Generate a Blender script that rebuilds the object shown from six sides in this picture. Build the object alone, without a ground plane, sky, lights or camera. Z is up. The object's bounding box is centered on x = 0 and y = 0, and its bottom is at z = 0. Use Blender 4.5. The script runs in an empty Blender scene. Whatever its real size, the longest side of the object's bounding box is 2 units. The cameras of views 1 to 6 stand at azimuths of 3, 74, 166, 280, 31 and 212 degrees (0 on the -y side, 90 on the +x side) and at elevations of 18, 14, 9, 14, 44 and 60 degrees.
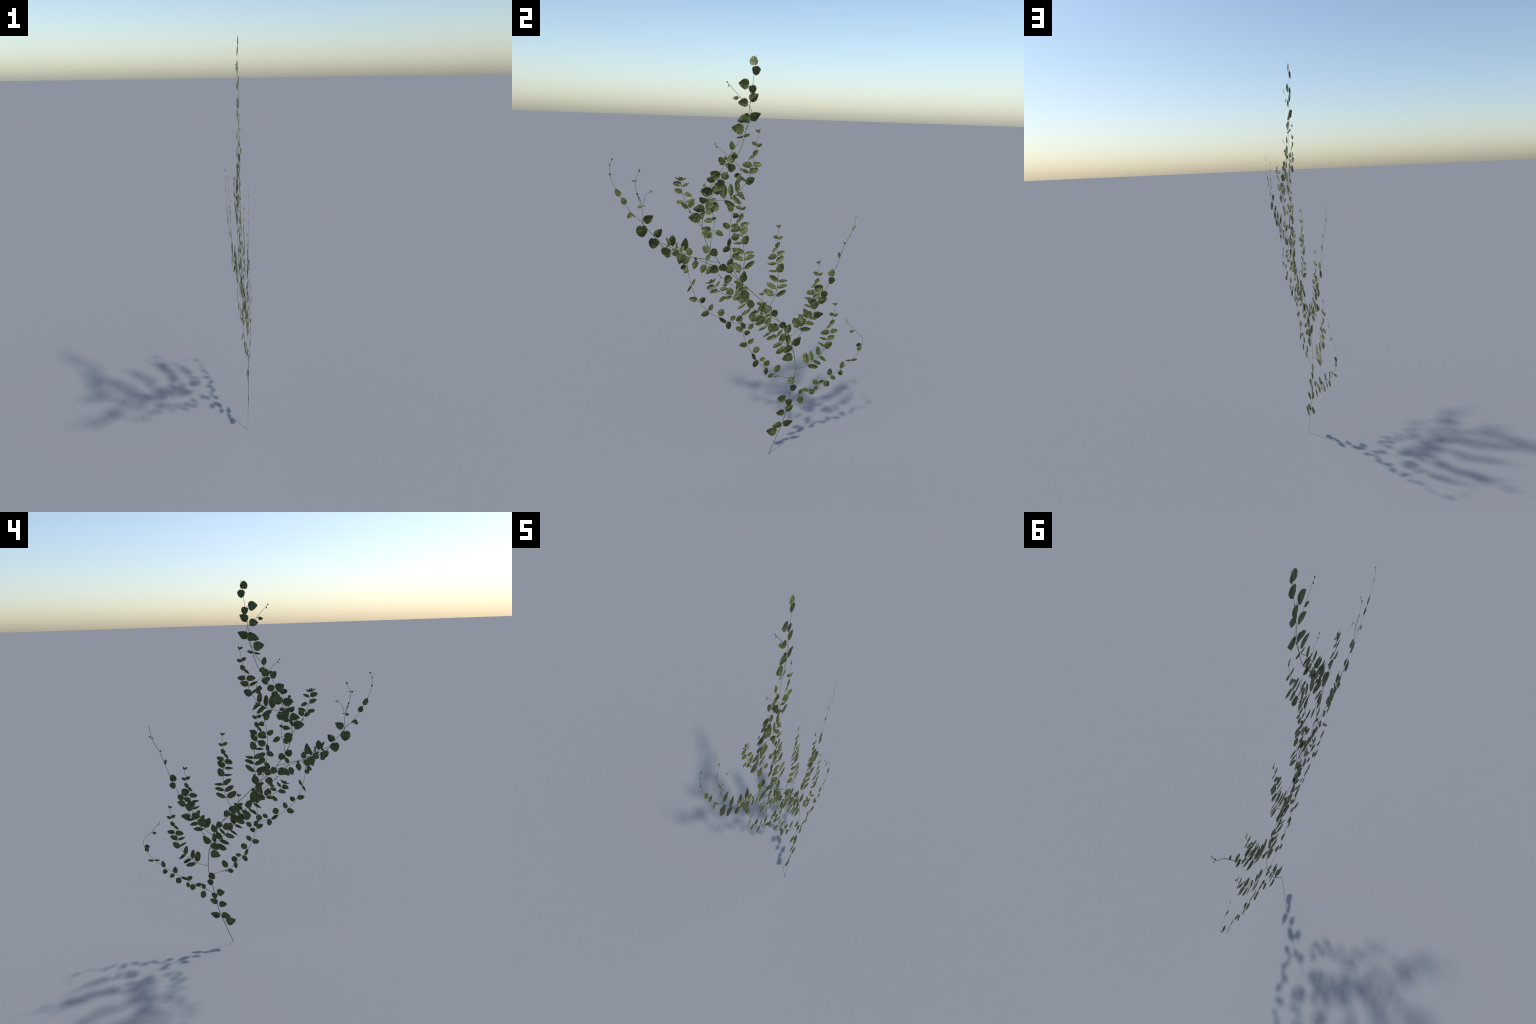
"""A wall-climbing variegated vine: one wiry stem chain, side shoots of four
kinds (ladder, runner, zigzag, star) and opposite leaves with cream margins.

The vine grows flat against an (absent) wall, in the plane x = 0.
SPINES: joints of every shoot as (joint, y, z) in centimetres.
LEAVES: for every kind of shoot, the leaves of each joint:
  (joint, outline, tone, base along, base across, tip along, tip across, width)
  in millimetres, measured from the joint along the shoot and to its left.
"""
import bpy, math, random
from mathutils import Vector, Matrix, noise

SPINES = {
    'M1': [('base', 13.3, 0.7), ('a1', 18.1, 12.4), ('a2', 19.9, 16.8), ('a3', 21.8, 23.8), ('a4', 23.1, 30.7), ('a5', 24.7, 39.2), ('e', 25.5, 43.0), ('e2', 25.9, 47.4)],
    'M2': [('s', 25.9, 47.4), ('a1', 24.9, 55.9), ('a2', 23.5, 60.9), ('j', 21.9, 65.7), ('a3', 21.0, 67.6), ('a4', 17.0, 73.4), ('a5', 12.0, 80.2), ('e', 11.0, 82.7)],
    'M3': [('s', 10.4, 82.8), ('m', 8.3, 84.5), ('m', 3.1, 89.4), ('a1', -0.3, 92.5), ('a2', -3.9, 95.8), ('a3', -9.0, 100.6), ('a4', -14.0, 104.9), ('j', -14.7, 106.3), ('a5', -19.1, 112.2)],
    'M4': [('s', -19.1, 112.2), ('m', -20.4, 114.9), ('m', -21.7, 118.3), ('j', -22.9, 123.4), ('a1', -22.6, 128.0), ('a2', -21.6, 132.3), ('j2', -19.8, 135.7), ('a3', -17.7, 139.2), ('a4', -13.8, 145.2), ('m', -11.3, 148.7), ('a5', -9.6, 152.7)],
    'M5': [('s', -9.6, 152.7), ('m', -7.3, 155.6), ('m', -6.1, 157.7), ('m', -4.2, 163.0), ('a1', -3.0, 168.1), ('a2', -2.2, 173.1), ('a3', -1.4, 180.1), ('a4', -0.5, 187.2), ('a5', 0.5, 195.6), ('t', 1.1, 200.0)],
    'B1': [('base', 26.0, 47.4), ('n1', 32.6, 49.1), ('n2', 35.1, 50.9), ('n3', 38.5, 53.5), ('n4', 41.6, 57.9), ('n5', 43.1, 61.7), ('n6', 44.1, 66.0), ('n7', 44.4, 70.5), ('n8', 45.5, 75.8), ('t', 46.2, 81.2)],
    'B2': [('base', 21.9, 65.8), ('n1', 26.9, 69.6), ('n2', 29.5, 72.4), ('n3', 31.4, 75.5), ('n4', 33.3, 80.1), ('n5', 34.1, 84.3), ('n6', 34.7, 88.5), ('n7', 34.9, 93.1), ('n8', 35.6, 98.2), ('t', 36.1, 103.6)],
    'B3': [('base', 11.0, 82.7), ('n1', 13.5, 87.9), ('n2', 14.3, 91.5), ('n3', 14.7, 95.0), ('n4', 14.7, 99.9), ('n5', 14.5, 104.1), ('n6', 14.0, 108.2), ('n7', 13.6, 112.2), ('n8', 13.9, 117.4), ('t', 14.4, 122.5)],
    'B4': [('base', 24.7, 56.8), ('n1', 21.1, 60.9), ('n2', 18.7, 63.2), ('n3', 15.6, 66.2), ('n4', 12.8, 68.9), ('n5', 10.5, 72.3), ('n6', 9.0, 75.6), ('n7', 7.5, 79.9), ('n8', 6.9, 84.1), ('t', 7.0, 88.9)],
    'B5': [('base', -19.5, 135.3), ('n1', -12.9, 136.0), ('n2', -9.6, 137.2), ('n3', -6.6, 139.2), ('n4', -2.7, 143.6), ('n5', -0.8, 147.6), ('n6', 0.3, 151.4), ('n7', 1.0, 156.1), ('n8', 2.1, 161.2), ('t', 3.0, 166.7)],
    'B6': [('base', -4.0, 96.0), ('n1', -2.9, 102.6), ('n2', -2.5, 106.6), ('n3', -2.6, 109.7), ('n4', -3.1, 114.6), ('n5', -3.6, 118.8), ('n6', -4.4, 122.5), ('n7', -4.9, 126.6), ('n8', -4.8, 132.0), ('t', -4.3, 137.1)],
    'B7': [('base', 11.9, 76.6), ('n1', 9.3, 78.2), ('n2', 7.6, 79.2), ('n3', 5.5, 80.4), ('n4', 2.2, 82.3), ('n5', -0.5, 85.1), ('n6', -3.3, 90.0), ('n7', -4.9, 92.9), ('n8', -4.9, 95.8), ('t', -4.8, 100.9)],
    'E': [('base', 23.6, 61.2), ('m', 27.3, 66.2), ('m', 27.9, 67.0), ('a1', 31.3, 72.2), ('a2', 33.9, 76.9), ('a3', 36.7, 82.9), ('a4', 39.8, 89.1), ('a5', 43.2, 96.5), ('w1', 46.7, 105.7), ('w2', 49.2, 113.0), ('w3', 53.1, 120.5), ('t', 54.2, 126.5)],
    'C1': [('base', 22.9, 29.3), ('b', 27.4, 32.6), ('n1', 29.0, 32.9), ('n2', 34.3, 35.7), ('n3', 38.3, 37.7), ('n4', 42.3, 39.7), ('n5', 46.1, 42.2), ('n6', 51.7, 45.2), ('n7', 57.7, 49.8), ('n8', 63.0, 58.2), ('m', 63.2, 60.1), ('n9', 58.2, 66.4), ('t', 52.6, 72.7)],
    'C2': [('base', 25.5, 43.0), ('m', 21.6, 43.0), ('b', 18.2, 44.3), ('n1', 14.2, 45.9), ('n2', 9.0, 50.1), ('n3', 5.7, 54.1), ('n4', 2.5, 58.4), ('n5', -0.2, 63.7), ('n6', -2.6, 70.7), ('n7', -3.3, 79.1), ('n8', -3.4, 89.2), ('m', -4.2, 90.7), ('n9', -9.8, 95.7), ('t', -14.8, 100.2)],
    'C3': [('base', 16.7, 74.1), ('m', 15.0, 75.2), ('m', 12.1, 76.6), ('b', 5.1, 74.5), ('n1', 2.2, 74.2), ('n2', -4.3, 74.6), ('n3', -9.4, 76.2), ('n4', -14.6, 78.5), ('n5', -19.9, 82.3), ('n6', -25.0, 88.2), ('n7', -28.0, 95.9), ('m', -29.1, 100.0), ('m', -29.5, 102.8), ('n8', -29.9, 105.8), ('n9', -32.9, 112.2), ('t', -34.7, 115.7)],
    'C4': [('base', -14.0, 104.4), ('b', -18.3, 105.3), ('n1', -21.0, 106.6), ('n2', -25.9, 108.4), ('n3', -28.3, 109.2), ('n4', -32.5, 111.2), ('n9', -36.8, 112.3), ('t', -42.2, 116.1)],
    'C5': [('base', -5.2, 97.5), ('b', -7.0, 100.8), ('n2', -9.2, 108.5), ('n3', -9.5, 113.0), ('n4', -9.9, 117.9), ('n5', -9.8, 123.5), ('n6', -8.8, 130.3), ('n7', -7.0, 138.3), ('m', -5.6, 144.3), ('n8', -5.0, 148.0), ('m', -5.5, 150.1), ('n9', -10.9, 155.4), ('t', -17.3, 161.3)],
    'C7': [('base', -19.8, 135.7), ('n2', -19.3, 141.5), ('n3', -17.3, 144.5), ('n4', -15.0, 148.2), ('n5', -12.6, 152.5), ('n6', -9.1, 158.5), ('n7', -4.1, 165.2), ('n8', -1.0, 174.2), ('m', -0.8, 175.6), ('n9', -6.1, 181.8), ('t', -12.1, 188.0)],
    'G': [('base', -19.1, 112.2), ('m', -18.9, 115.4), ('g1', -18.4, 118.4), ('g2', -17.6, 121.6), ('g3', -17.3, 126.2), ('g4', -17.7, 128.5), ('g5', -18.2, 131.0), ('g6', -19.0, 134.2)],
    'N': [('base', -14.7, 106.3), ('m', -18.3, 107.0), ('m', -23.7, 108.6), ('m', -25.7, 108.9), ('f', -32.7, 112.2), ('l1', -38.7, 115.1), ('l2', -43.0, 117.7), ('l3', -44.9, 120.1), ('m', -47.4, 122.7), ('l4', -49.6, 125.8), ('w1', -54.5, 130.7), ('w2', -57.0, 134.3), ('w3', -58.9, 137.7), ('w4', -61.0, 141.5), ('w5', -62.9, 147.3), ('w6', -62.9, 151.4), ('t', -61.9, 153.9)],
    'H': [('base', -49.6, 125.8), ('f', -50.0, 133.1), ('m', -51.3, 136.9), ('m', -52.4, 142.6), ('l', -52.4, 144.6), ('t', -50.6, 148.9)],
    'Hb': [('f', -50.0, 133.1), ('m', -50.3, 135.6), ('t', -51.6, 138.9)],
    'Hc': [('f', -50.0, 133.1), ('m', -48.8, 136.2), ('m', -48.2, 138.2), ('m', -47.0, 139.4), ('t', -44.6, 139.8)],
    'D1': [('base', -22.9, 123.4), ('m', -24.9, 126.1), ('b', -28.0, 130.2), ('e1', -29.5, 132.9), ('e2', -30.2, 135.1), ('e3', -31.8, 138.7), ('e4', -32.4, 142.2), ('t', -32.6, 144.9)],
    'D2': [('base', -3.7, 88.0), ('b', -6.7, 88.5), ('e1', -8.9, 89.2), ('e2', -11.0, 90.0), ('e3', -14.6, 91.9), ('e4', -16.6, 94.2), ('t', -18.1, 96.5)],
    'D4': [('base', -32.8, 112.2), ('m', -34.7, 113.4), ('s', -36.3, 114.8), ('e', -37.2, 115.8)],
    'D3': [('base', -19.7, 135.8), ('m', -20.6, 138.0), ('s', -21.1, 139.3), ('e', -21.3, 140.3)],
}
LEAVES = {
    'ladder': [
        ('n1', 'e', 'p', 2, 6, 20, 68, 32),
        ('n1', 'e', 'm', 2, -4, 43, -45, 22),
        ('n2', 'e', 'p', 0, 4, 24, 57, 23),
        ('n2', 'e', 'p', 6, -1, 26, -49, 20),
        ('n3', 'o', 'g', 6, 2, 33, 47, 25),
        ('n3', 'l', 'p', 6, -1, 10, -52, 16),
        ('n4', 'l', 'p', 7, 3, 12, 53, 13),
        ('n4', 'o', 'm', 3, -2, 44, -23, 34),
        ('n5', 'l', 'p', 6, 8, 10, 56, 15),
        ('n5', 'o', 'p', 15, 8, 39, -31, 28),
        ('n6', 'o', 'g', 4, 5, -4, 51, 28),
        ('n6', 'o', 'p', 12, -2, 18, -41, 24),
        ('n7', 'o', 'g', 3, 2, 29, -15, 23),
        ('n7', 'l', 'p', 4, 2, -24, 24, 14),
        ('n8', 'o', 'g', 0, 1, 9, 25, 17),
        ('n8', 'o', 'g', -3, -1, 9, -25, 16),
        ('t', 'o', 'g', 1, 0, 9, 19, 10),
        ('t', 'e', 'g', -1, -1, 16, -3, 9),
    ],
    'runner': [
        ('a1', 'a', 'm', -2, 14, -8, 69, 44),
        ('a2', 'a', 'm', -4, 5, -25, 49, 36),
        ('a2', 'a', 'd', 0, -10, 28, -55, 36),
        ('a3', 'a', 'm', -7, 12, -14, 57, 36),
        ('a3', 'a', 'm', 6, -1, 39, -34, 35),
        ('a4', 'r', 'd', -4, 3, -37, -8, 34),
        ('a4', 'a', 'm', -3, 19, -2, 64, 43),
        ('a5', 'r', 'd', -5, -2, -39, -12, 34),
        ('a5', 'r', 'p', 3, 4, 39, 14, 37),
    ],
    'whip': [
        ('w1', 'e', 'g', 6, 2, 31, 16, 14),
        ('w2', 'e', 'd', 2, 1, 10, 11, 7),
        ('w3', 'e', 'g', 9, -6, 20, -9, 7),
        ('w3', 'e', 'd', -1, 0, 9, 5, 5),
    ],
    'zigzag': [
        ('b', 'e', 'g', 18, 3, 39, 15, 6),
        ('n1', 'k', 'g', -3, -12, -1, -57, 28),
        ('n1', 'k', 'g', -3, 2, 20, 25, 22),
        ('n2', 'k', 'g', -3, -8, 6, -43, 29),
        ('n2', 'k', 'd', -8, -9, -33, 21, 20),
        ('n3', 'k', 'd', 3, 0, -10, 36, 24),
        ('n3', 'k', 'g', -2, -10, -18, -37, 21),
        ('n4', 'k', 'g', -1, -9, 7, -47, 30),
        ('n4', 'e', 'd', -2, -2, -44, 5, 17),
        ('n5', 'o', 'm', -6, 2, 13, 36, 27),
        ('n5', 'o', 'g', -2, -7, 9, -41, 23),
        ('n6', 'r', 'd', -15, -8, -13, -36, 25),
        ('n6', 'o', 'g', 4, 0, 31, 30, 25),
        ('n7', 'l', 'd', -3, 1, -28, 27, 10),
        ('n7', 'e', 'p', -4, -4, 21, -26, 13),
        ('n8', 'k', 'd', -4, 5, -11, 32, 20),
        ('n8', 'o', 'g', -18, 2, -37, 20, 24),
        ('n9', 'o', 'g', 5, 7, 18, 28, 15),
    ],
    'star': [
        ('b', 'e', 'd', 2, 3, 12, 1, 6),
        ('e1', 'e', 'g', -6, 3, 26, 21, 19),
        ('e1', 'o', 'g', -1, -4, 9, -38, 22),
        ('e2', 'o', 'p', -2, -5, 0, -42, 21),
        ('e2', 'e', 'p', 4, 8, 19, 42, 19),
        ('e3', 'o', 'g', 1, -11, -22, -38, 18),
        ('e3', 'o', 'g', 8, 1, 34, 32, 22),
        ('e4', 'l', 'p', 1, -4, 11, -38, 14),
        ('e4', 'o', 'g', 10, 0, 22, 35, 24),
        ('t', 'l', 'd', -1, 1, 18, 28, 6),
        ('t', 'e', 'g', 3, 1, 18, 7, 10),
        ('t', 'e', 'd', 3, -1, 15, -8, 10),
        ('t', 'l', 'g', -1, -2, 10, -27, 9),
    ],
    'N': [
        ('l4', 'a', 'd', 0, -11, -4, -57, 34),
        ('l4', 'r', 'd', -9, 10, -46, 41, 45),
        ('l3', 'a', 'd', -8, -4, -2, -48, 32),
        ('l3', 'r', 'd', -12, 11, -43, 45, 45),
        ('l1', 'r', 'd', -6, 11, -11, 45, 40),
        ('f', 'a', 'd', -10, -12, 6, -66, 32),
        ('f', 'a', 'm', -12, 8, -18, 58, 37),
        ('w1', 'l', 'g', -2, 1, -26, 2, 7),
        ('w1', 'r', 'g', -1, 4, -9, 29, 19),
        ('w3', 'o', 'g', -37, 1, -5, -5, 25),
        ('w4', 'o', 'g', -39, -3, 0, -1, 24),
        ('w5', 'e', 'd', -2, -1, 6, 2, 7),
        ('w6', 'e', 'd', -3, 0, 2, 1, 6),
        ('t', 'e', 'g', -3, -1, 4, -2, 5),
        ('t', 'e', 'g', -4, 0, 2, 4, 5),
    ],
    'H': [
        ('f', 'o', 'p', 2, 2, 5, 19, 13),
        ('f', 'e', 'd', 3, -7, 3, -15, 5),
        ('l', 'e', 'g', -1, 3, -1, 15, 8),
        ('l', 'e', 'd', -1, -1, 2, -5, 5),
        ('t', 'o', 'g', -4, -1, 9, 2, 8),
    ],
    'Hb': [
        ('m', 'e', 'd', 16, 2, 23, 6, 6),
        ('t', 'o', 'd', -4, 1, 5, 0, 8),
    ],
    'Hc': [
        ('m', 'e', 'd', -1, 0, 4, 1, 4),
        ('m', 'e', 'd', 23, 0, 27, 3, 0),
        ('t', 'e', 'g', -11, 1, -14, 8, 7),
    ],
    'D4': [
        ('s', 'e', 'd', 3, 0, 36, -35, 28),
        ('s', 'e', 'd', 14, 4, 34, -3, 15),
        ('s', 'e', 'p', 16, 0, 54, -7, 12),
        ('s', 'e', 'p', 16, 2, 19, 26, 10),
        ('m', 'e', 'p', 6, -2, 19, -27, 8),
        ('m', 'e', 'g', 1, 6, 18, 12, 12),
    ],
    'C4': [
        ('n1', 'o', 'p', 3, -13, -2, -47, 20),
        ('n1', 'o', 'g', -2, 13, -5, 57, 27),
        ('n1', 'o', 'g', -33, 8, -21, 54, 29),
        ('n2', 'e', 'd', -4, 8, 3, -9, 13),
        ('n2', 'o', 'g', -5, 8, -8, 49, 27),
        ('n3', 'o', 'g', 10, -8, 24, -42, 28),
        ('n3', 'o', 'g', 10, 1, 20, 41, 29),
        ('n4', 'o', 'p', 6, -10, 3, -41, 18),
        ('n4', 'o', 'g', 9, 1, 40, 18, 28),
        ('n9', 'o', 'g', 2, 14, 20, 32, 24),
    ],
    'G': [
        ('g1', 'o', 'g', 1, 4, 18, 52, 32),
        ('g2', 'o', 'g', 2, 13, 1, 57, 27),
        ('g2', 'o', 'g', 1, -13, -16, -51, 25),
        ('g4', 'o', 'p', -16, 8, -15, 48, 23),
        ('g4', 'e', 'd', -15, 9, -8, -11, 12),
        ('g5', 'k', 'p', 3, 5, -3, 33, 26),
        ('g5', 'o', 'g', 1, -4, 20, -36, 32),
        ('g6', 'r', 'g', 11, 5, -18, 16, 34),
        ('g6', 'e', 'd', -6, -3, -5, -32, 17),
        ('g6', 'e', 'p', 11, 0, 16, -30, 19),
        ('g6', 'o', 'g', 9, 6, 33, 36, 19),
        ('g6', 'o', 'd', 13, 25, 42, 43, 22),
    ],
    'D3': [
        ('s', 'o', 'd', -12, -4, 20, -19, 28),
        ('s', 'e', 'd', 1, 0, 23, 18, 18),
        ('s', 'e', 'p', 23, -2, 42, 1, 14),
        ('s', 'l', 'p', 2, 3, 14, 28, 10),
        ('s', 'e', 'd', -11, -1, 3, 19, 12),
        ('m', 'e', 'p', 2, -2, 1, 13, 11),
        ('m', 'e', 'p', -2, -3, 7, -21, 10),
    ],
    'M4x': [
        ('a1', 'o', 'g', -7, 12, 30, -5, 19),
    ],
}
# which leaf pattern each shoot carries, and its stem radius (mm) at foot and tip
SHOOTS = {
    'M1': ('runner', 1.9, 1.7), 'M2': ('runner', 1.7, 1.6), 'M3': ('runner', 1.6, 1.5),
    'M4': ('runner', 1.5, 1.4), 'M5': ('runner', 1.4, 0.9),
    'B1': ('ladder', 1.3, 0.8), 'B2': ('ladder', 1.3, 0.8), 'B3': ('ladder', 1.3, 0.8),
    'B4': ('ladder', 1.3, 0.8), 'B5': ('ladder', 1.3, 0.8), 'B6': ('ladder', 1.3, 0.8),
    'B7': ('ladder', 1.3, 0.8), 'E': ('runner+whip', 1.4, 1.2),
    'C1': ('zigzag', 1.1, 0.9), 'C2': ('zigzag', 1.1, 0.9), 'C3': ('zigzag', 1.1, 0.9),
    'C4': ('C4', 1.1, 0.9), 'C5': ('zigzag', 1.1, 0.9), 'C7': ('zigzag', 1.1, 0.9),
    'G': ('G', 1.1, 0.9), 'N': ('N', 1.4, 0.8), 'H': ('H', 1.1, 0.7), 'Hb': ('Hb', 0.8, 0.7),
    'Hc': ('Hc', 0.8, 0.6), 'D1': ('star', 1.3, 0.9), 'D2': ('star', 1.2, 0.9),
    'D4': ('D4', 1.0, 0.8), 'D3': ('D3', 1.0, 0.8),
}
STEM_CHAIN = ['M1', 'M2', 'M3', 'M4', 'M5']
BUD_TIPS = ('C1', 'C2', 'C3', 'C4', 'C5', 'C7')

# the shoot on which each pattern was measured (its leaves lean to the light there)
MEASURED_ON = {'ladder': 'B3', 'runner': 'M5', 'whip': 'E', 'zigzag': 'C2', 'star': 'D1', 'M4x': 'M4'}
ZIGZAG_END = {'n7': 'C3', 'n8': 'C3', 'n9': 'C1'}
# lean of the blade (degrees) towards (+) or away from (-) the light, per tone
LEAN = {'p': 27.0, 'g': 8.0, 'm': -15.0, 'd': -36.0}
LIGHT_WAY = math.radians(117.0)     # up and a little to -y, seen in the plane of the vine

rng = random.Random(20)


# ------------------------------------------------------------------ spines
def tangents(pts):
    out = []
    for i in range(len(pts)):
        if i == 0:
            t = pts[1] - pts[0]
        elif i == len(pts) - 1:
            t = pts[-1] - pts[-2]
        else:
            a, b = pts[i] - pts[i - 1], pts[i + 1] - pts[i]
            t = a.normalized() * b.length + b.normalized() * a.length
        out.append(t.normalized())
    return out


def smooth_path(pts, step=0.006):
    """Cubic Hermite through the joints: list of (point, joint weight)."""
    tg = tangents(pts)
    path = []
    for i in range(len(pts) - 1):
        p, q = pts[i], pts[i + 1]
        d = (q - p).length
        n = max(2, int(d / step))
        for k in range(n):
            u = k / n
            h = (2*u**3 - 3*u*u + 1, u**3 - 2*u*u + u, -2*u**3 + 3*u*u, u**3 - u*u)
            path.append(p*h[0] + tg[i]*d*h[1] + q*h[2] + tg[i+1]*d*h[3])
    path.append(pts[-1].copy())
    return path


# ------------------------------------------------------------------ mesh pieces
class Soup:
    def __init__(self):
        self.v, self.f = [], []

    def tube(self, path, radii, sides=7, flat=0.22):
        first = len(self.v)
        n = len(path)
        for i, p in enumerate(path):
            t = (path[min(i+1, n-1)] - path[max(i-1, 0)]).normalized()
            out = Vector((1, 0, 0))
            side = t.cross(out)
            if side.length < 1e-4:
                side = Vector((0, 1, 0))
            side.normalize()
            out = side.cross(t).normalized()
            for k in range(sides):
                a = 2*math.pi*k/sides
                self.v.append(p + side*(radii[i]*math.cos(a)) + out*(radii[i]*flat*math.sin(a)))
        for i in range(n - 1):
            for k in range(sides):
                a, b = first + i*sides + k, first + i*sides + (k+1) % sides
                self.f.append((a, b, b + sides, a + sides))
        self.f.append(tuple(first + k for k in reversed(range(sides))))
        self.f.append(tuple(first + (n-1)*sides + k for k in range(sides)))

    def bud(self, c, axis, length, radius):
        axis = axis.normalized()
        path = [c + axis*(length*(u - 0.5)) for u in (0, .15, .35, .6, .85, 1)]
        self.tube(path, [radius*r for r in (.25, .75, 1, .9, .5, .12)], 8, 0.5)

    def build(self, name, mat):
        me = bpy.data.meshes.new(name)
        me.from_pydata([tuple(v) for v in self.v], [], self.f)
        me.polygons.foreach_set('use_smooth', [True]*len(me.polygons))
        me.materials.append(mat)
        me.update()
        ob = bpy.data.objects.new(name, me)
        bpy.context.scene.collection.objects.link(ob)
        return ob


# ------------------------------------------------------------------ leaf outlines
# half width (peak 0.5) at stations from base 0 to tip 1
OUTLINES = {
    'o': [(0, .04), (.04, .24), (.12, .40), (.25, .49), (.40, .50), (.55, .48), (.70, .41), (.84, .29), (.94, .15), (1, .02)],
    'a': [(0, .08), (.03, .27), (.10, .42), (.24, .50), (.38, .50), (.52, .45), (.66, .36), (.80, .24), (.92, .11), (1, .01)],
    'r': [(0, .10), (.02, .27), (.08, .40), (.22, .49), (.38, .50), (.55, .47), (.72, .39), (.86, .28), (.96, .15), (1, .04)],
    'e': [(0, .04), (.05, .21), (.15, .37), (.30, .48), (.50, .50), (.68, .46), (.82, .36), (.92, .23), (.98, .10), (1, .02)],
    'l': [(0, .06), (.08, .29), (.20, .44), (.35, .50), (.50, .48), (.65, .40), (.80, .26), (.92, .12), (1, .01)],
    'k': [(0, .05), (.06, .24), (.20, .40), (.38, .50), (.56, .50), (.74, .42), (.88, .30), (.97, .16), (1, .02)],
}


def half_width(kind, u):
    pts = OUTLINES[kind]
    for (a, ha), (b, hb) in zip(pts, pts[1:]):
        if u <= b:
            t = (u - a)/(b - a)
            return ha + (hb - ha)*t
    return 0.0


def leaf_mesh(kind, L, W, lean, way, seed_no):
    """Thin blade: base at the origin, tip at x = L, W wide; arched midrib, keeled
    halves, pinnate pleats, basal lobes and a wavy rim.  The blade stays close to
    the plane of the vine while its surface normals lean by `lean` towards the
    direction `way` (radians from the blade's axis)."""
    r = random.Random(1000 + seed_no)
    skew, lob = r.uniform(-.07, .07), r.uniform(-.15, .15)
    arch, keel = r.uniform(-.05, .06), r.choice((-1, 1))*r.uniform(.06, .22)
    lobes = {'o': .03, 'a': .07, 'r': .08}.get(kind, 0)
    ph, seed = r.uniform(0, 6), r.uniform(0, 50)
    nu, nv = 22, 12
    nrow = nv + 1

    def point(i, j, amp):
        u = .35*(i/nu) + .65*(.5 - .5*math.cos(math.pi*i/nu))
        h = max(half_width(kind, u), .012)
        s = -1 + 2*j/nv
        a = abs(s)
        side = 3*math.copysign(1, s)
        wav = 1 + .13*noise.noise(Vector((u*4.5 + seed, side, .3))) + .06*noise.noise(Vector((u*13 + seed, side, 5.1)))
        y = s*h*wav*(1 + lob*s) + skew*math.sin(math.pi*u)*.6
        x = u - lobes*a*a*max(0, 1 - u/.2)
        z = arch*math.sin(math.pi*u*.95) + keel*(a - .5)*h
        z += .014*math.sin((u*7.5 - a*1.7)*math.pi + ph)*a*(1.15 - a)*4*h
        z += .035*noise.noise(Vector((u*4 + seed, s*1.6, 1.7)))*math.sin(math.pi*u)
        return Vector((x*L, y*W, z*L*amp))

    axis = Vector((-math.sin(way), math.cos(way), 0))
    turn = Matrix.Rotation(math.radians(lean), 3, axis)
    flat, normals = [], []
    for i in range(nu + 1):
        for j in range(nv + 1):
            p = point(i, j, .32)
            du = point(min(i+1, nu), j, 1.5) - point(max(i-1, 0), j, 1.5)
            dv = point(i, min(j+1, nv), 1.5) - point(i, max(j-1, 0), 1.5)
            n = du.cross(dv)
            n = n.normalized() if n.length > 1e-12 else Vector((0, 0, 1))
            flat.append(p)
            normals.append((turn @ n).normalized())
    N = len(flat)
    verts = []
    for k, p in enumerate(flat):
        rim = min(1, 5*(1 - abs(-1 + 2*(k % nrow)/nv)))
        verts.append(p + Vector((0, 0, .00022*rim)))
    verts += [p - Vector((0, 0, .00022*min(1, 5*(1 - abs(-1 + 2*(k % nrow)/nv))))) for k, p in enumerate(flat)]
    faces = []
    for i in range(nu):
        for j in range(nv):
            a = i*nrow + j
            faces.append((a, a + nrow, a + nrow + 1, a + 1))
            faces.append((N + a, N + a + 1, N + a + nrow + 1, N + a + nrow))
    me = bpy.data.meshes.new('leaf_blade')
    me.from_pydata([tuple(v) for v in verts], [], faces)
    me.polygons.foreach_set('use_smooth', [True]*len(me.polygons))
    me.normals_split_custom_set_from_vertices([tuple(n) for n in normals] + [tuple(-n) for n in normals])
    me.update()
    return me


# ------------------------------------------------------------------ materials
def node(nt, typ, **kw):
    n = nt.nodes.new(typ)
    for k, v in kw.items():
        setattr(n, k, v)
    return n


def math_node(nt, op, a, b=None, clamp=False):
    n = nt.nodes.new('ShaderNodeMath')
    n.operation, n.use_clamp = op, clamp
    for i, x in enumerate((a, b)):
        if x is None:
            continue
        if isinstance(x, (int, float)):
            n.inputs[i].default_value = x
        else:
            nt.links.new(x, n.inputs[i])
    return n.outputs[0]


def mix_col(nt, fac, a, b, mode='MIX'):
    n = nt.nodes.new('ShaderNodeMix')
    n.data_type, n.blend_type = 'RGBA', mode
    for sock, x in ((n.inputs[0], fac), (n.inputs[6], a), (n.inputs[7], b)):
        if isinstance(x, (int, float)):
            sock.default_value = x
        elif isinstance(x, tuple):
            sock.default_value = (*x, 1)
        else:
            nt.links.new(x, sock)
    return n.outputs[2]


def ramp(nt, fac, lo, hi):
    n = nt.nodes.new('ShaderNodeMapRange')
    n.interpolation_type = 'SMOOTHSTEP'
    n.inputs[1].default_value, n.inputs[2].default_value = lo, hi
    nt.links.new(fac, n.inputs[0])
    return n.outputs[0]


BLADE = dict(deep=(.037, .050, .011), light=(.082, .101, .024), cream=(.31, .31, .12), rim=.93)


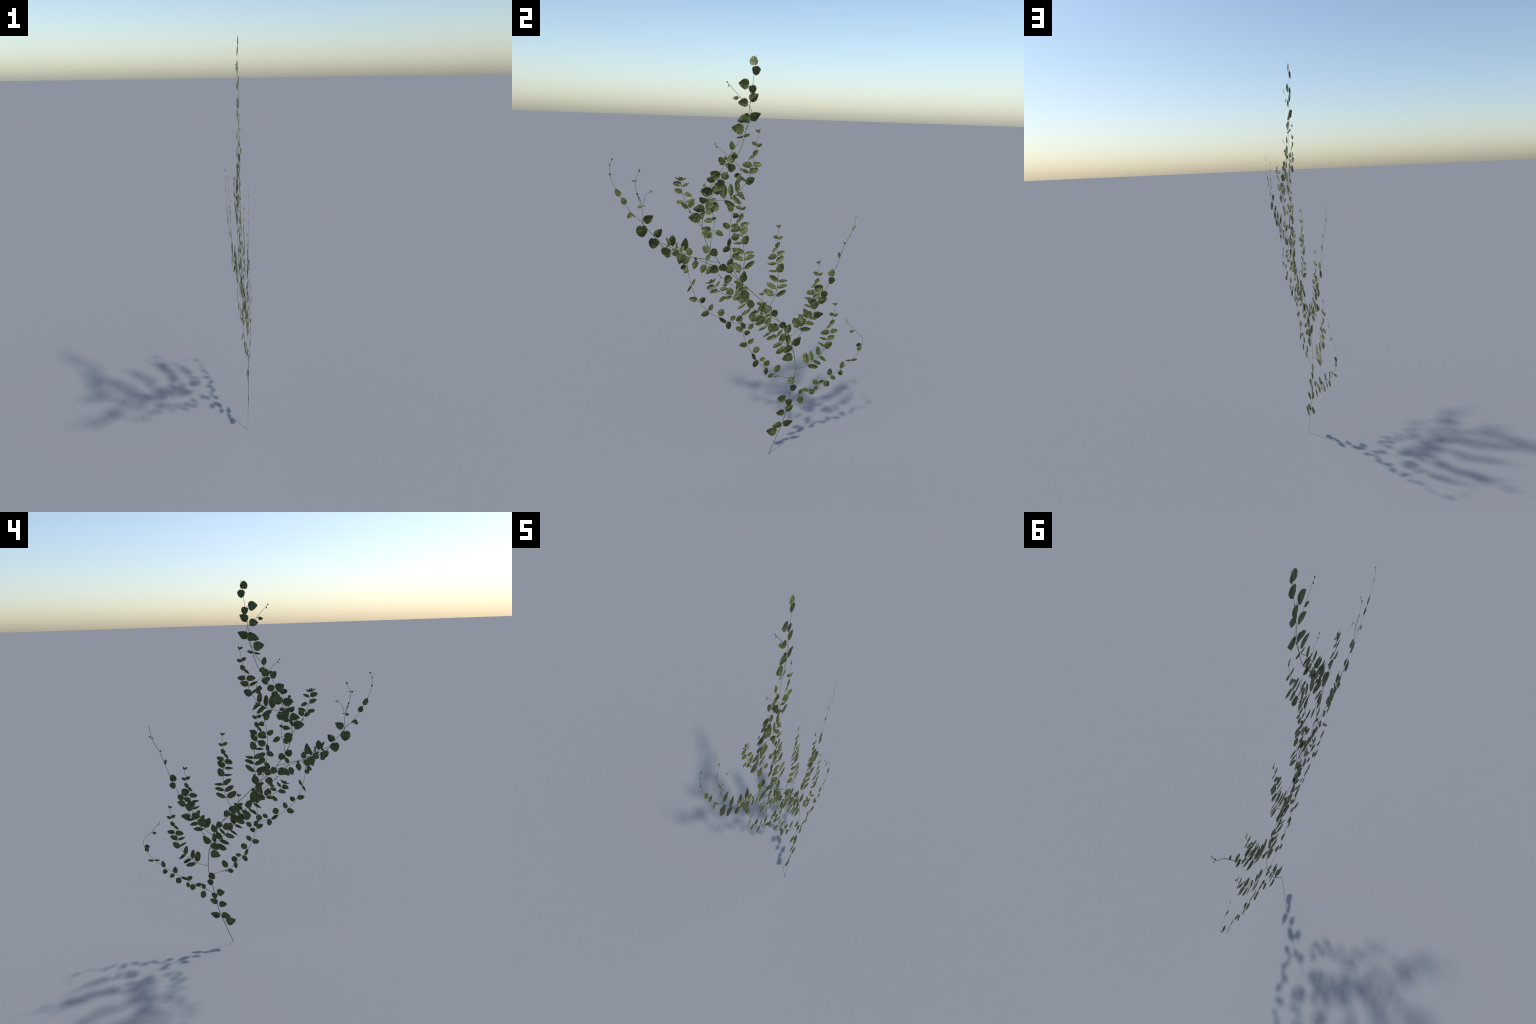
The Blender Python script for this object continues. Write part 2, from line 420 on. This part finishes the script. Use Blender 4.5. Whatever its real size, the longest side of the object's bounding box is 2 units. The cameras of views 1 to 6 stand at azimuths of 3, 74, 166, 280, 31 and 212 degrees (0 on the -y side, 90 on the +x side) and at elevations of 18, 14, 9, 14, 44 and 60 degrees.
def leaf_material(kind):
    deep, light, cream, rim = BLADE['deep'], BLADE['light'], BLADE['cream'], BLADE['rim']
    m = bpy.data.materials.new('leaf_surface')
    m.use_nodes = True
    nt = m.node_tree
    bsdf = nt.nodes['Principled BSDF']
    tc = node(nt, 'ShaderNodeTexCoord').outputs['Generated']
    info = node(nt, 'ShaderNodeObjectInfo').outputs['Random']
    xyz = node(nt, 'ShaderNodeSeparateXYZ')
    nt.links.new(tc, xyz.inputs[0])
    shift = math_node(nt, 'MULTIPLY', info, 37.0)
    comb = node(nt, 'ShaderNodeCombineXYZ')
    nt.links.new(shift, comb.inputs[2])
    add = node(nt, 'ShaderNodeVectorMath', operation='ADD')
    nt.links.new(tc, add.inputs[0]); nt.links.new(comb.outputs[0], add.inputs[1])
    # half width of this outline along the blade
    fc = node(nt, 'ShaderNodeFloatCurve')
    cur = fc.mapping.curves[0]
    pts = OUTLINES[kind]
    cur.points[0].location = pts[0]
    cur.points[1].location = pts[-1]
    for p in pts[1:-1]:
        cur.points.new(*p)
    for p in cur.points:
        p.handle_type = 'VECTOR'
    fc.mapping.update()
    nt.links.new(xyz.outputs[0], fc.inputs['Value'])
    ay = math_node(nt, 'ABSOLUTE', math_node(nt, 'SUBTRACT', xyz.outputs[1], .5))
    edge = math_node(nt, 'DIVIDE', ay, math_node(nt, 'MAXIMUM', fc.outputs[0], .03))
    n1 = node(nt, 'ShaderNodeTexNoise'); n1.inputs['Scale'].default_value = 3.2
    n1.inputs['Detail'].default_value = 3
    nt.links.new(add.outputs[0], n1.inputs['Vector'])
    n2 = node(nt, 'ShaderNodeTexNoise'); n2.inputs['Scale'].default_value = 11
    n2.inputs['Detail'].default_value = 4
    nt.links.new(add.outputs[0], n2.inputs['Vector'])
    blotch = ramp(nt, n1.outputs[0], .38, .64)
    # pinnate veins: pale lines that run forward from the midrib
    v = math_node(nt, 'SUBTRACT', math_node(nt, 'MULTIPLY', xyz.outputs[0], 7.0),
                  math_node(nt, 'MULTIPLY', ay, 6.0))
    v = math_node(nt, 'ADD', v, math_node(nt, 'MULTIPLY', n1.outputs[0], .8))
    saw = math_node(nt, 'ABSOLUTE', math_node(nt, 'SUBTRACT', math_node(nt, 'FRACT', v), .5))
    vein = ramp(nt, saw, .36, .5)
    rib = math_node(nt, 'SUBTRACT', 1.0, ramp(nt, ay, .008, .035))
    vein = math_node(nt, 'MAXIMUM', math_node(nt, 'MULTIPLY', vein, .45), math_node(nt, 'MULTIPLY', rib, .6))
    col = mix_col(nt, blotch, deep, light)
    col = mix_col(nt, math_node(nt, 'MULTIPLY', vein, .4), col, light)
    e = math_node(nt, 'ADD', edge, math_node(nt, 'MULTIPLY', math_node(nt, 'SUBTRACT', n1.outputs[0], .5), .55))
    e = math_node(nt, 'ADD', e, math_node(nt, 'MULTIPLY', math_node(nt, 'SUBTRACT', n2.outputs[0], .5), .25))
    col = mix_col(nt, ramp(nt, e, rim - .05, rim + .10), col, cream)
    # every leaf a little lighter or darker than the next
    tint = mix_col(nt, info, (.82, .84, .86), (1.16, 1.14, 1.06))
    col = mix_col(nt, 1.0, col, tint, 'MULTIPLY')
    nt.links.new(col, bsdf.inputs['Base Color'])
    bsdf.inputs['Roughness'].default_value = .48
    bsdf.inputs['Specular IOR Level'].default_value = .45
    bump = node(nt, 'ShaderNodeBump')
    bump.inputs['Strength'].default_value = .14
    bump.inputs['Distance'].default_value = .002
    h = math_node(nt, 'SUBTRACT', n2.outputs[0], math_node(nt, 'MULTIPLY', vein, .8))
    nt.links.new(h, bump.inputs['Height'])
    nt.links.new(bump.outputs[0], bsdf.inputs['Normal'])
    return m


def stem_material():
    m = bpy.data.materials.new('stem_bark')
    m.use_nodes = True
    nt = m.node_tree
    bsdf = nt.nodes['Principled BSDF']
    tc = node(nt, 'ShaderNodeTexCoord').outputs['Object']
    n1 = node(nt, 'ShaderNodeTexNoise'); n1.inputs['Scale'].default_value = 26
    nt.links.new(tc, n1.inputs['Vector'])
    n2 = node(nt, 'ShaderNodeTexNoise'); n2.inputs['Scale'].default_value = 220
    nt.links.new(tc, n2.inputs['Vector'])
    col = mix_col(nt, ramp(nt, n1.outputs[0], .40, .62), (.040, .045, .022), (.105, .125, .050))
    col = mix_col(nt, math_node(nt, 'MULTIPLY', ramp(nt, n2.outputs[0], .45, .7), .5), col, (.16, .17, .075))
    nt.links.new(col, bsdf.inputs['Base Color'])
    bsdf.inputs['Roughness'].default_value = .6
    bsdf.inputs['Specular IOR Level'].default_value = .2
    return m


# ------------------------------------------------------------------ build
def P(y, z, x=0.0):
    return Vector((x, y/100.0, z/100.0))


def main():
    bark = stem_material()
    mats, meshes = {}, {}
    root = bpy.data.objects.new('climbing_vine', None)
    root.empty_display_size = .1
    base = SPINES['M1'][0]
    root.location = (0, base[1]/100, 0)
    root['label'] = 'flat climbing vine with small cream-edged green leaves'
    root['category'] = 'vine'
    bpy.context.scene.collection.objects.link(root)
    inv = Matrix.Translation(root.location).inverted()

    def adopt(ob, parent):
        ob.parent = parent
        ob.matrix_parent_inverse = inv if parent is root else Matrix()

    holders, soups, todo = {}, {}, []
    for name, (pattern, r0, r1) in SHOOTS.items():
        spine = SPINES[name]
        pts = [P(y, z) for _, y, z in spine]
        pts[0] = Vector((pts[0].x, pts[0].y, max(pts[0].z, 0.0)))
        if name == 'M1':
            pts[0].z = 0.0
        path = smooth_path(pts)
        key = 'stem' if name in STEM_CHAIN else name
        soup = soups.setdefault(key, Soup())
        nn = len(path)
        radii = []
        for i, p in enumerate(path):
            u = i/(nn - 1)
            r = (r0 + (r1 - r0)*u)*.001
            near = min((p - q).length for q in pts)
            r *= 1 + .35*math.exp(-(near/.004)**2)
            radii.append(r)
        soup.tube(path, radii)
        tg = tangents(pts)
        where = {}
        for i, (lab, _, _) in enumerate(spine):
            where.setdefault(lab, i)
        parts = pattern.split('+') + (['M4x'] if name == 'M4' else [])
        leaves = [(part, n, *row) for part in parts for n, row in enumerate(LEAVES[part])]
        for part, n, lab, kind, tone, ba, bl, ta, tl, w in leaves:
            if lab not in where or w <= 0:
                continue
            i = where[lab]
            o, t = pts[i], tg[i]
            left = Vector((0, -t.z, t.y))
            b = o + t*(ba*.001) + left*(bl*.001)
            e = o + t*(ta*.001) + left*(tl*.001)
            b.x = rng.uniform(-.003, .003)
            e.x = b.x + rng.uniform(-.003, .003)
            todo.append((key, b, e, w*.001, kind, tone, part, n, lab))
            # petiole
            d = (b - o).length
            if d > .003:
                side = left if bl >= 0 else -left
                mid = o.lerp(b, .5) + side*(.08*d)
                bend = [o, o.lerp(mid, .6), mid, mid.lerp(b, .6), b + (e - b)*.08]
                soup.tube(bend, [.0010, .0009, .0008, .0008, .0007], 6, .5)
        tip, tt = pts[-1], tg[-1]
        lf = Vector((0, -tt.z, tt.y))
        if name in BUD_TIPS:
            soup.bud(tip, tt, .0075, .0032)
            k = tip - tt*.016
            soup.bud(k + lf*.005, lf*.8 - tt*.4, .010, .0026)
            soup.tube([k, k + lf*.004, k + lf*.009 - tt*.003, k + lf*.013 + tt*.000],
                      [.0008, .0006, .0005, .0003], 6)
        if name == 'E':      # curled tendril end
            c = tip + tt*.003
            ring = [c + (tt*math.sin(a) + lf*math.cos(a)*.75)*.0042 for a in
                    [(-.5 + 2*k/14)*math.pi for k in range(14)]]
            soup.tube(ring, [.0008]*14, 6)
        if name == 'N':      # dry side twig below the fork
            f = pts[where['l4']]
            soup.tube([f, f + Vector((0, -.007, .009)), f + Vector((0, -.017, .021))],
                      [.0010, .0009, .0007], 6)

    for key, soup in soups.items():
        ob = soup.build('stem' if key == 'stem' else 'shoot', bark)
        adopt(ob, root)
        holders[key] = ob

    def joint_angle(spine_name, lab):
        spine = SPINES[spine_name]
        tg = tangents([P(y, z) for _, y, z in spine])
        for (l, _, _), t in zip(spine, tg):
            if l == lab:
                return math.atan2(t.z, t.y)

    # big blades are leaves; the little ones at the growing tips are young leaves
    for key, b, e, w, kind, tone, part, n, lab in todo:
        row = LEAVES[part][n]
        L = math.hypot(row[5] - row[3], row[6] - row[4])*.001
        if (part, n) not in meshes:
            ref = MEASURED_ON.get(part, part)
            if part == 'zigzag':
                ref = ZIGZAG_END.get(lab, ref)
            blade = joint_angle(ref, lab) + math.atan2(row[6] - row[4], row[5] - row[3])
            me = leaf_mesh(kind, L, w*(1.18 if kind == 'k' else 1.1), LEAN[tone],
                           LIGHT_WAY - blade, len(meshes))
            if kind not in mats:
                mats[kind] = leaf_material(kind)
            me.materials.append(mats[kind])
            meshes[part, n] = me
        ob = bpy.data.objects.new('leaf' if L*w > 3.2e-4 else 'young_leaf', meshes[part, n])
        bpy.context.scene.collection.objects.link(ob)
        ax = (e - b).normalized()
        ay = Vector((1, 0, 0)).cross(ax).normalized()
        R = Matrix((ax, ay, ax.cross(ay))).transposed().to_4x4()
        roll = Matrix.Rotation(math.radians(rng.gauss(0, 4.0)), 4, 'X')
        ob.parent = holders[key]
        ob.matrix_basis = Matrix.Translation(b) @ R @ roll @ Matrix.Scale(rng.uniform(.97, 1.04), 4)


main()
